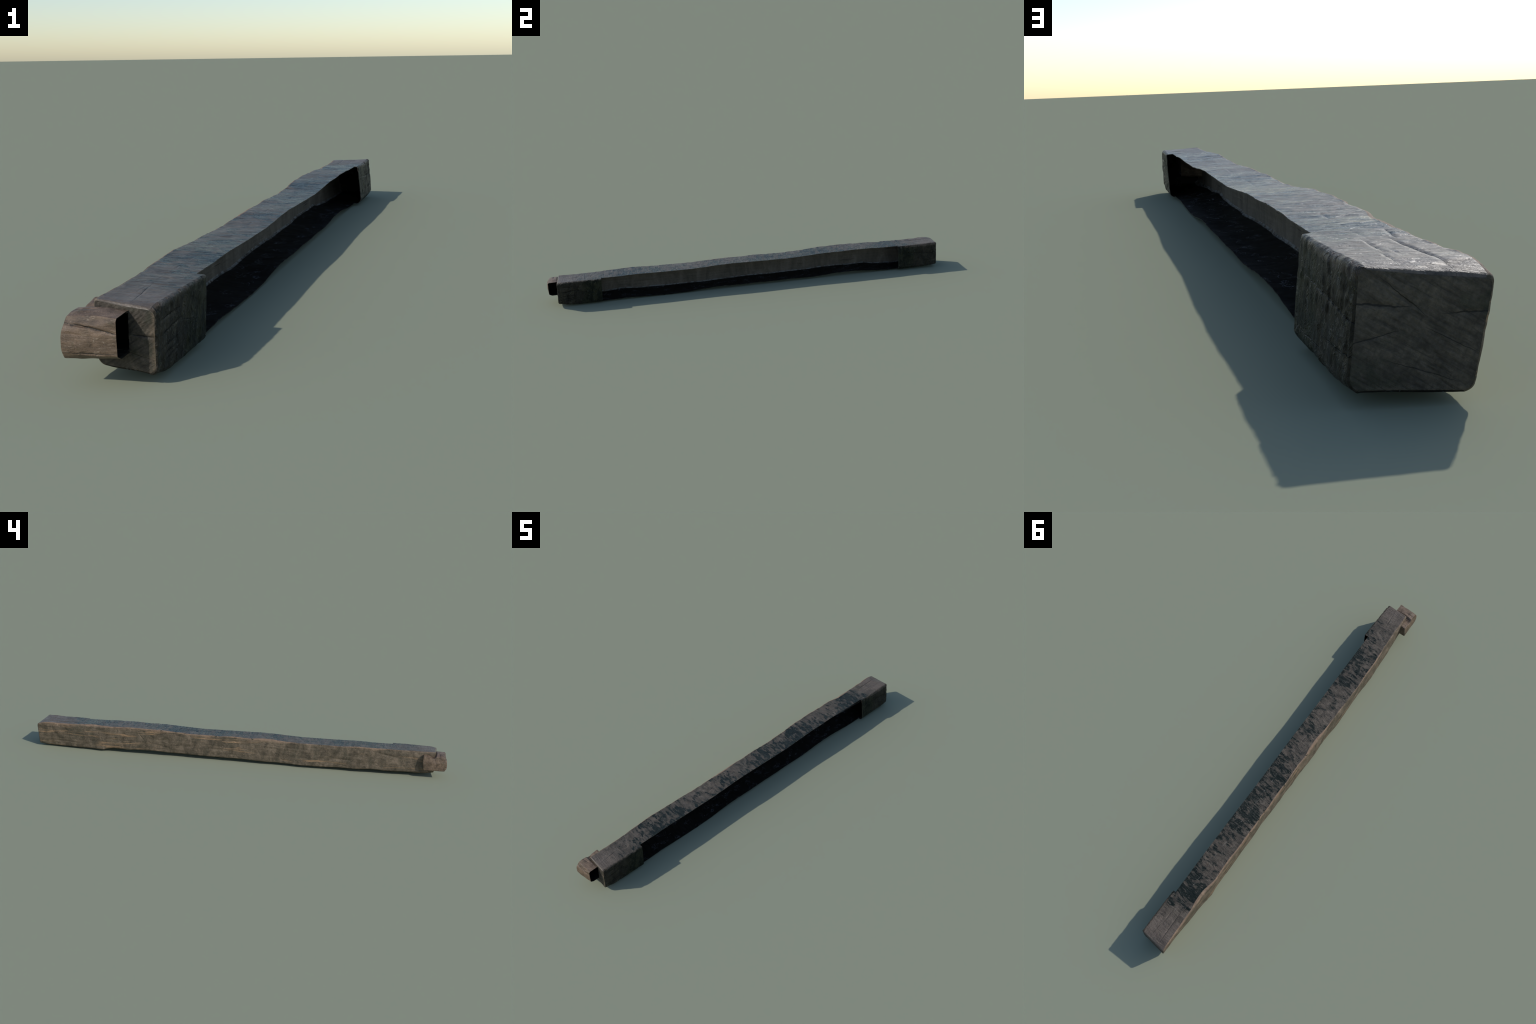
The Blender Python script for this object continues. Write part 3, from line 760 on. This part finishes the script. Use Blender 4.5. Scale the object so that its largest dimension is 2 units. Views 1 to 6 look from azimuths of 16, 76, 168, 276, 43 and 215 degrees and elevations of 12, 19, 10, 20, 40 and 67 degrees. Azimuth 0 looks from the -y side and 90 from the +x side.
body = Soup()
keep = ~gone
for verts, norms, mats, flip in ((outer, outer_n, mat_face, FLIP), (inner, inner_n, inner_mat, not FLIP)):
    q = grid_quads(ROWS, RING, flip)
    body.add(verts.reshape(-1, 3), norms.reshape(-1, 3), q[keep], mats[keep], part_face[keep])
# rims of the opening
def rim(a, b, normal, mat, part):
    v, n, q = strip(a, b, normal)
    body.add(v, n, q, np.full(len(q), MAT_ID[mat]), np.full(len(q), P_ID[part]))
rim(outer[r0:r1 + 1, i_top], inner[r0:r1 + 1, i_top], (1, 0, 0), 'inner', 'top_plank')
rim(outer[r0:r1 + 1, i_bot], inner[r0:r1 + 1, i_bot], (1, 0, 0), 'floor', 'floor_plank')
arc = np.r_[np.arange(i_bot, RING), 0]
rim(outer[r0, arc], inner[r0, arc], (0, 1, 0), 'inner', 'end_block')
rim(outer[r1, arc], inner[r1, arc], (0, -1, 0), 'inner', 'end_block.001')

# ------------------------------------------------------------------- the peg ----
# cross-sections in (y, z), going round the same way; the peg runs along x
PEG_SECTIONS = [
    (0.0165, [(-0.890, 0.046), (-0.949, 0.046), (-0.980, 0.0455), (-0.9935, 0.0525), (-0.9950, 0.080), (-0.9950, 0.107), (-0.991, 0.1110),
              (-0.972, 0.1115), (-0.957, 0.1120), (-0.945, 0.111), (-0.930, 0.110), (-0.910, 0.110), (-0.890, 0.110), (-0.885, 0.080)]),
    (-0.020, [(-0.890, 0.043), (-0.946, 0.044), (-0.983, 0.0440), (-0.9955, 0.0520), (-0.9975, 0.076), (-0.9965, 0.100), (-0.989, 0.1120),
              (-0.972, 0.1145), (-0.953, 0.1155), (-0.946, 0.111), (-0.930, 0.108), (-0.912, 0.109), (-0.890, 0.111), (-0.886, 0.080)]),
    (-0.050, [(-0.890, 0.041), (-0.943, 0.0425), (-0.989, 0.0430), (-0.9990, 0.0540), (-0.9998, 0.072), (-0.9985, 0.092), (-0.989, 0.1095),
              (-0.974, 0.1145), (-0.951, 0.1145), (-0.942, 0.105), (-0.926, 0.102), (-0.914, 0.108), (-0.888, 0.1125), (-0.886, 0.080)]),
    (-0.0735, [(-0.890, 0.040), (-0.941, 0.0415), (-0.991, 0.0425), (-0.9985, 0.0555), (-0.9995, 0.070), (-0.9980, 0.088), (-0.986, 0.1075),
              (-0.972, 0.1110), (-0.949, 0.1115), (-0.939, 0.103), (-0.924, 0.101), (-0.910, 0.107), (-0.886, 0.1120), (-0.885, 0.080)])]

def resample(loop, per):
    p = np.array(loop)
    out = []
    for k in range(len(p)):
        a, b = p[k], p[(k + 1) % len(p)]
        for j in range(per):
            out.append(a + (b - a) * j / per)
    out = np.array(out)
    for _ in range(2):
        out = 0.25 * np.roll(out, 1, 0) + 0.5 * out + 0.25 * np.roll(out, -1, 0)
    return out

PER = 14
keys = [(x, resample(s, PER)) for x, s in PEG_SECTIONS]
peg_x = np.linspace(0.0165, -0.0735, 60)
kx = np.array([k[0] for k in keys])[::-1]
ks = np.stack([k[1] for k in keys])[::-1]
peg_ring = ks.shape[1]
pg = np.empty((len(peg_x), peg_ring, 3))
for r, x in enumerate(peg_x):
    i = int(np.clip(np.searchsorted(kx, x) - 1, 0, len(kx) - 2))
    w = np.clip((x - kx[i]) / (kx[i + 1] - kx[i]), 0, 1)
    w = w * w * (3 - 2 * w)
    s = ks[i] * (1 - w) + ks[i + 1] * w
    inset = 0.0
    d = x - peg_x[-1]
    rr = 0.0035
    if d < rr:
        inset = rr * (1 - np.sqrt(max(0.0, 1 - (1 - d / rr) ** 2)))
    c = s.mean(0)
    s = c + (s - c) * (1 - inset * 0.9 / np.linalg.norm(s - c, axis=-1, keepdims=True))
    pg[r, :, 0] = x
    pg[r, :, 1:] = s
cc = pg[-1].mean(0)
kk = (1 - np.arange(1, 21) / 20.0)[:, None, None]
pg = np.concatenate([pg, cc + (pg[-1][None] - cc) * kk])
# the sawn end leans in slightly towards the top
pg[..., 0] += smoothstep(-0.02, -0.073, pg[..., 0]) * 0.16 * np.clip(pg[..., 2] - 0.080, 0, None)
pn = loop_normals(pg)
ps = 1.0 if ((pg - pg.reshape(-1, 3).mean(0)) * pn)[..., [1, 2]].sum() > 0 else -1.0
pn = pn * ps
pd = 0.0010 * fbm(pg, (20, 34, 34), 4, 131) + 0.0003 * fbm(pg, (14, 150, 150), 3, 137)
on_front_face = pn[..., 1] < -0.6
pd = pd + np.where(on_front_face, gouge(pg[..., 0], pg[..., 2], -0.018, 0.0935, 0.075, 0.0026, 0.0040, -0.17) + gouge(pg[..., 0], pg[..., 2], -0.052, 0.0975, 0.05, 0.0022, 0.0022, -0.03)
                   + gouge(pg[..., 0], pg[..., 2], -0.045, 0.084, 0.05, 0.003, 0.0012, -0.05)
                   + gouge(pg[..., 0], pg[..., 2], -0.03, 0.055, 0.08, 0.0025, 0.0012, 0.03)
                   + gouge(pg[..., 0], pg[..., 2], -0.015, 0.104, 0.04, 0.012, 0.0016, 0.2), 0)
on_top_face = pn[..., 2] > 0.5
pd = pd + np.where(on_top_face, gouge(pg[..., 0], pg[..., 1], -0.045, -0.9340, 0.05, 0.007, 0.0015, 0.0)
                   + gouge(pg[..., 0], pg[..., 1], -0.045, -0.963, 0.04, 0.004, 0.0018, 0.1), 0)
pd[-1] = pd[-1].mean()
po = pg + pn * pd[..., None]
po[0, :, 0] = 0.0165
po[..., 1] = np.maximum(po[..., 1], -1.0)
pon = loop_normals(po) * ps
pi_ = po - pn * 0.0022
pi_[0, :, 0] = 0.0165
pin = -loop_normals(pi_) * ps
# the hollow of the mouth must not be averaged as if it were a cap
def mouth_normals(g, n, s):
    e1 = np.roll(g[0], -1, 0) - np.roll(g[0], 1, 0)
    e2 = g[1] - g[0]
    c = np.cross(e1, e2)
    c /= np.linalg.norm(c, axis=-1, keepdims=True)
    ref = n[2]
    n[0] = np.where((c * ref).sum(-1, keepdims=True) < 0, -c, c)
    return n
pon = mouth_normals(po, pon, ps)
pin = mouth_normals(pi_, pin, ps)
prow = po.shape[0]
pq = grid_quads(prow, peg_ring, False)
t = pq[20, 5]
pf = po.reshape(-1, 3)
pflip = np.dot(np.cross(pf[t[1]] - pf[t[0]], pf[t[3]] - pf[t[0]]), pon.reshape(-1, 3)[t[0]]) < 0
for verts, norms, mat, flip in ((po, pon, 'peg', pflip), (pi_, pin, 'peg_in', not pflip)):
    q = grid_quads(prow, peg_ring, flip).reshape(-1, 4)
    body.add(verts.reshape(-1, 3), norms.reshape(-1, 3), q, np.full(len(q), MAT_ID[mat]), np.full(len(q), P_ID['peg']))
loop = np.r_[np.arange(peg_ring), 0]
rim(po[0, loop], pi_[0, loop], (1, 0, 0), 'peg', 'peg')

# -------------------------------------------------------------------- objects ----
V, N, F, M, PT = body.join()
root = bpy.data.objects.new('hollow_wooden_beam', None)
root.empty_display_size = 0.1
bpy.context.collection.objects.link(root)
root['label'] = 'long weathered hollow timber beam with open side and peg'
root['category'] = 'wooden beam'

def make_part(name, pid):
    sel = PT == pid
    f = F[sel]
    used, inv = np.unique(f.ravel(), return_inverse=True)
    f = inv.reshape(-1, 4)
    me = bpy.data.meshes.new(name.split('.')[0])
    me.vertices.add(len(used))
    me.vertices.foreach_set('co', V[used].astype(np.float32).ravel())
    me.loops.add(f.size)
    me.loops.foreach_set('vertex_index', f.ravel().astype(np.int32))
    me.polygons.add(len(f))
    me.polygons.foreach_set('loop_start', np.arange(0, f.size, 4, dtype=np.int32))
    mats = M[sel]
    slots = np.unique(mats)
    for s in slots:
        me.materials.append(MATS[MAT_NAMES[s]])
    me.polygons.foreach_set('material_index', np.searchsorted(slots, mats).astype(np.int32))
    me.polygons.foreach_set('use_smooth', np.ones(len(f), bool))
    me.update(calc_edges=True)
    me.normals_split_custom_set_from_vertices(N[used].tolist())
    ob = bpy.data.objects.new(name, me)
    bpy.context.collection.objects.link(ob)
    ob.parent = root
    return ob

for name in PARTS:
    make_part(name, P_ID[name])
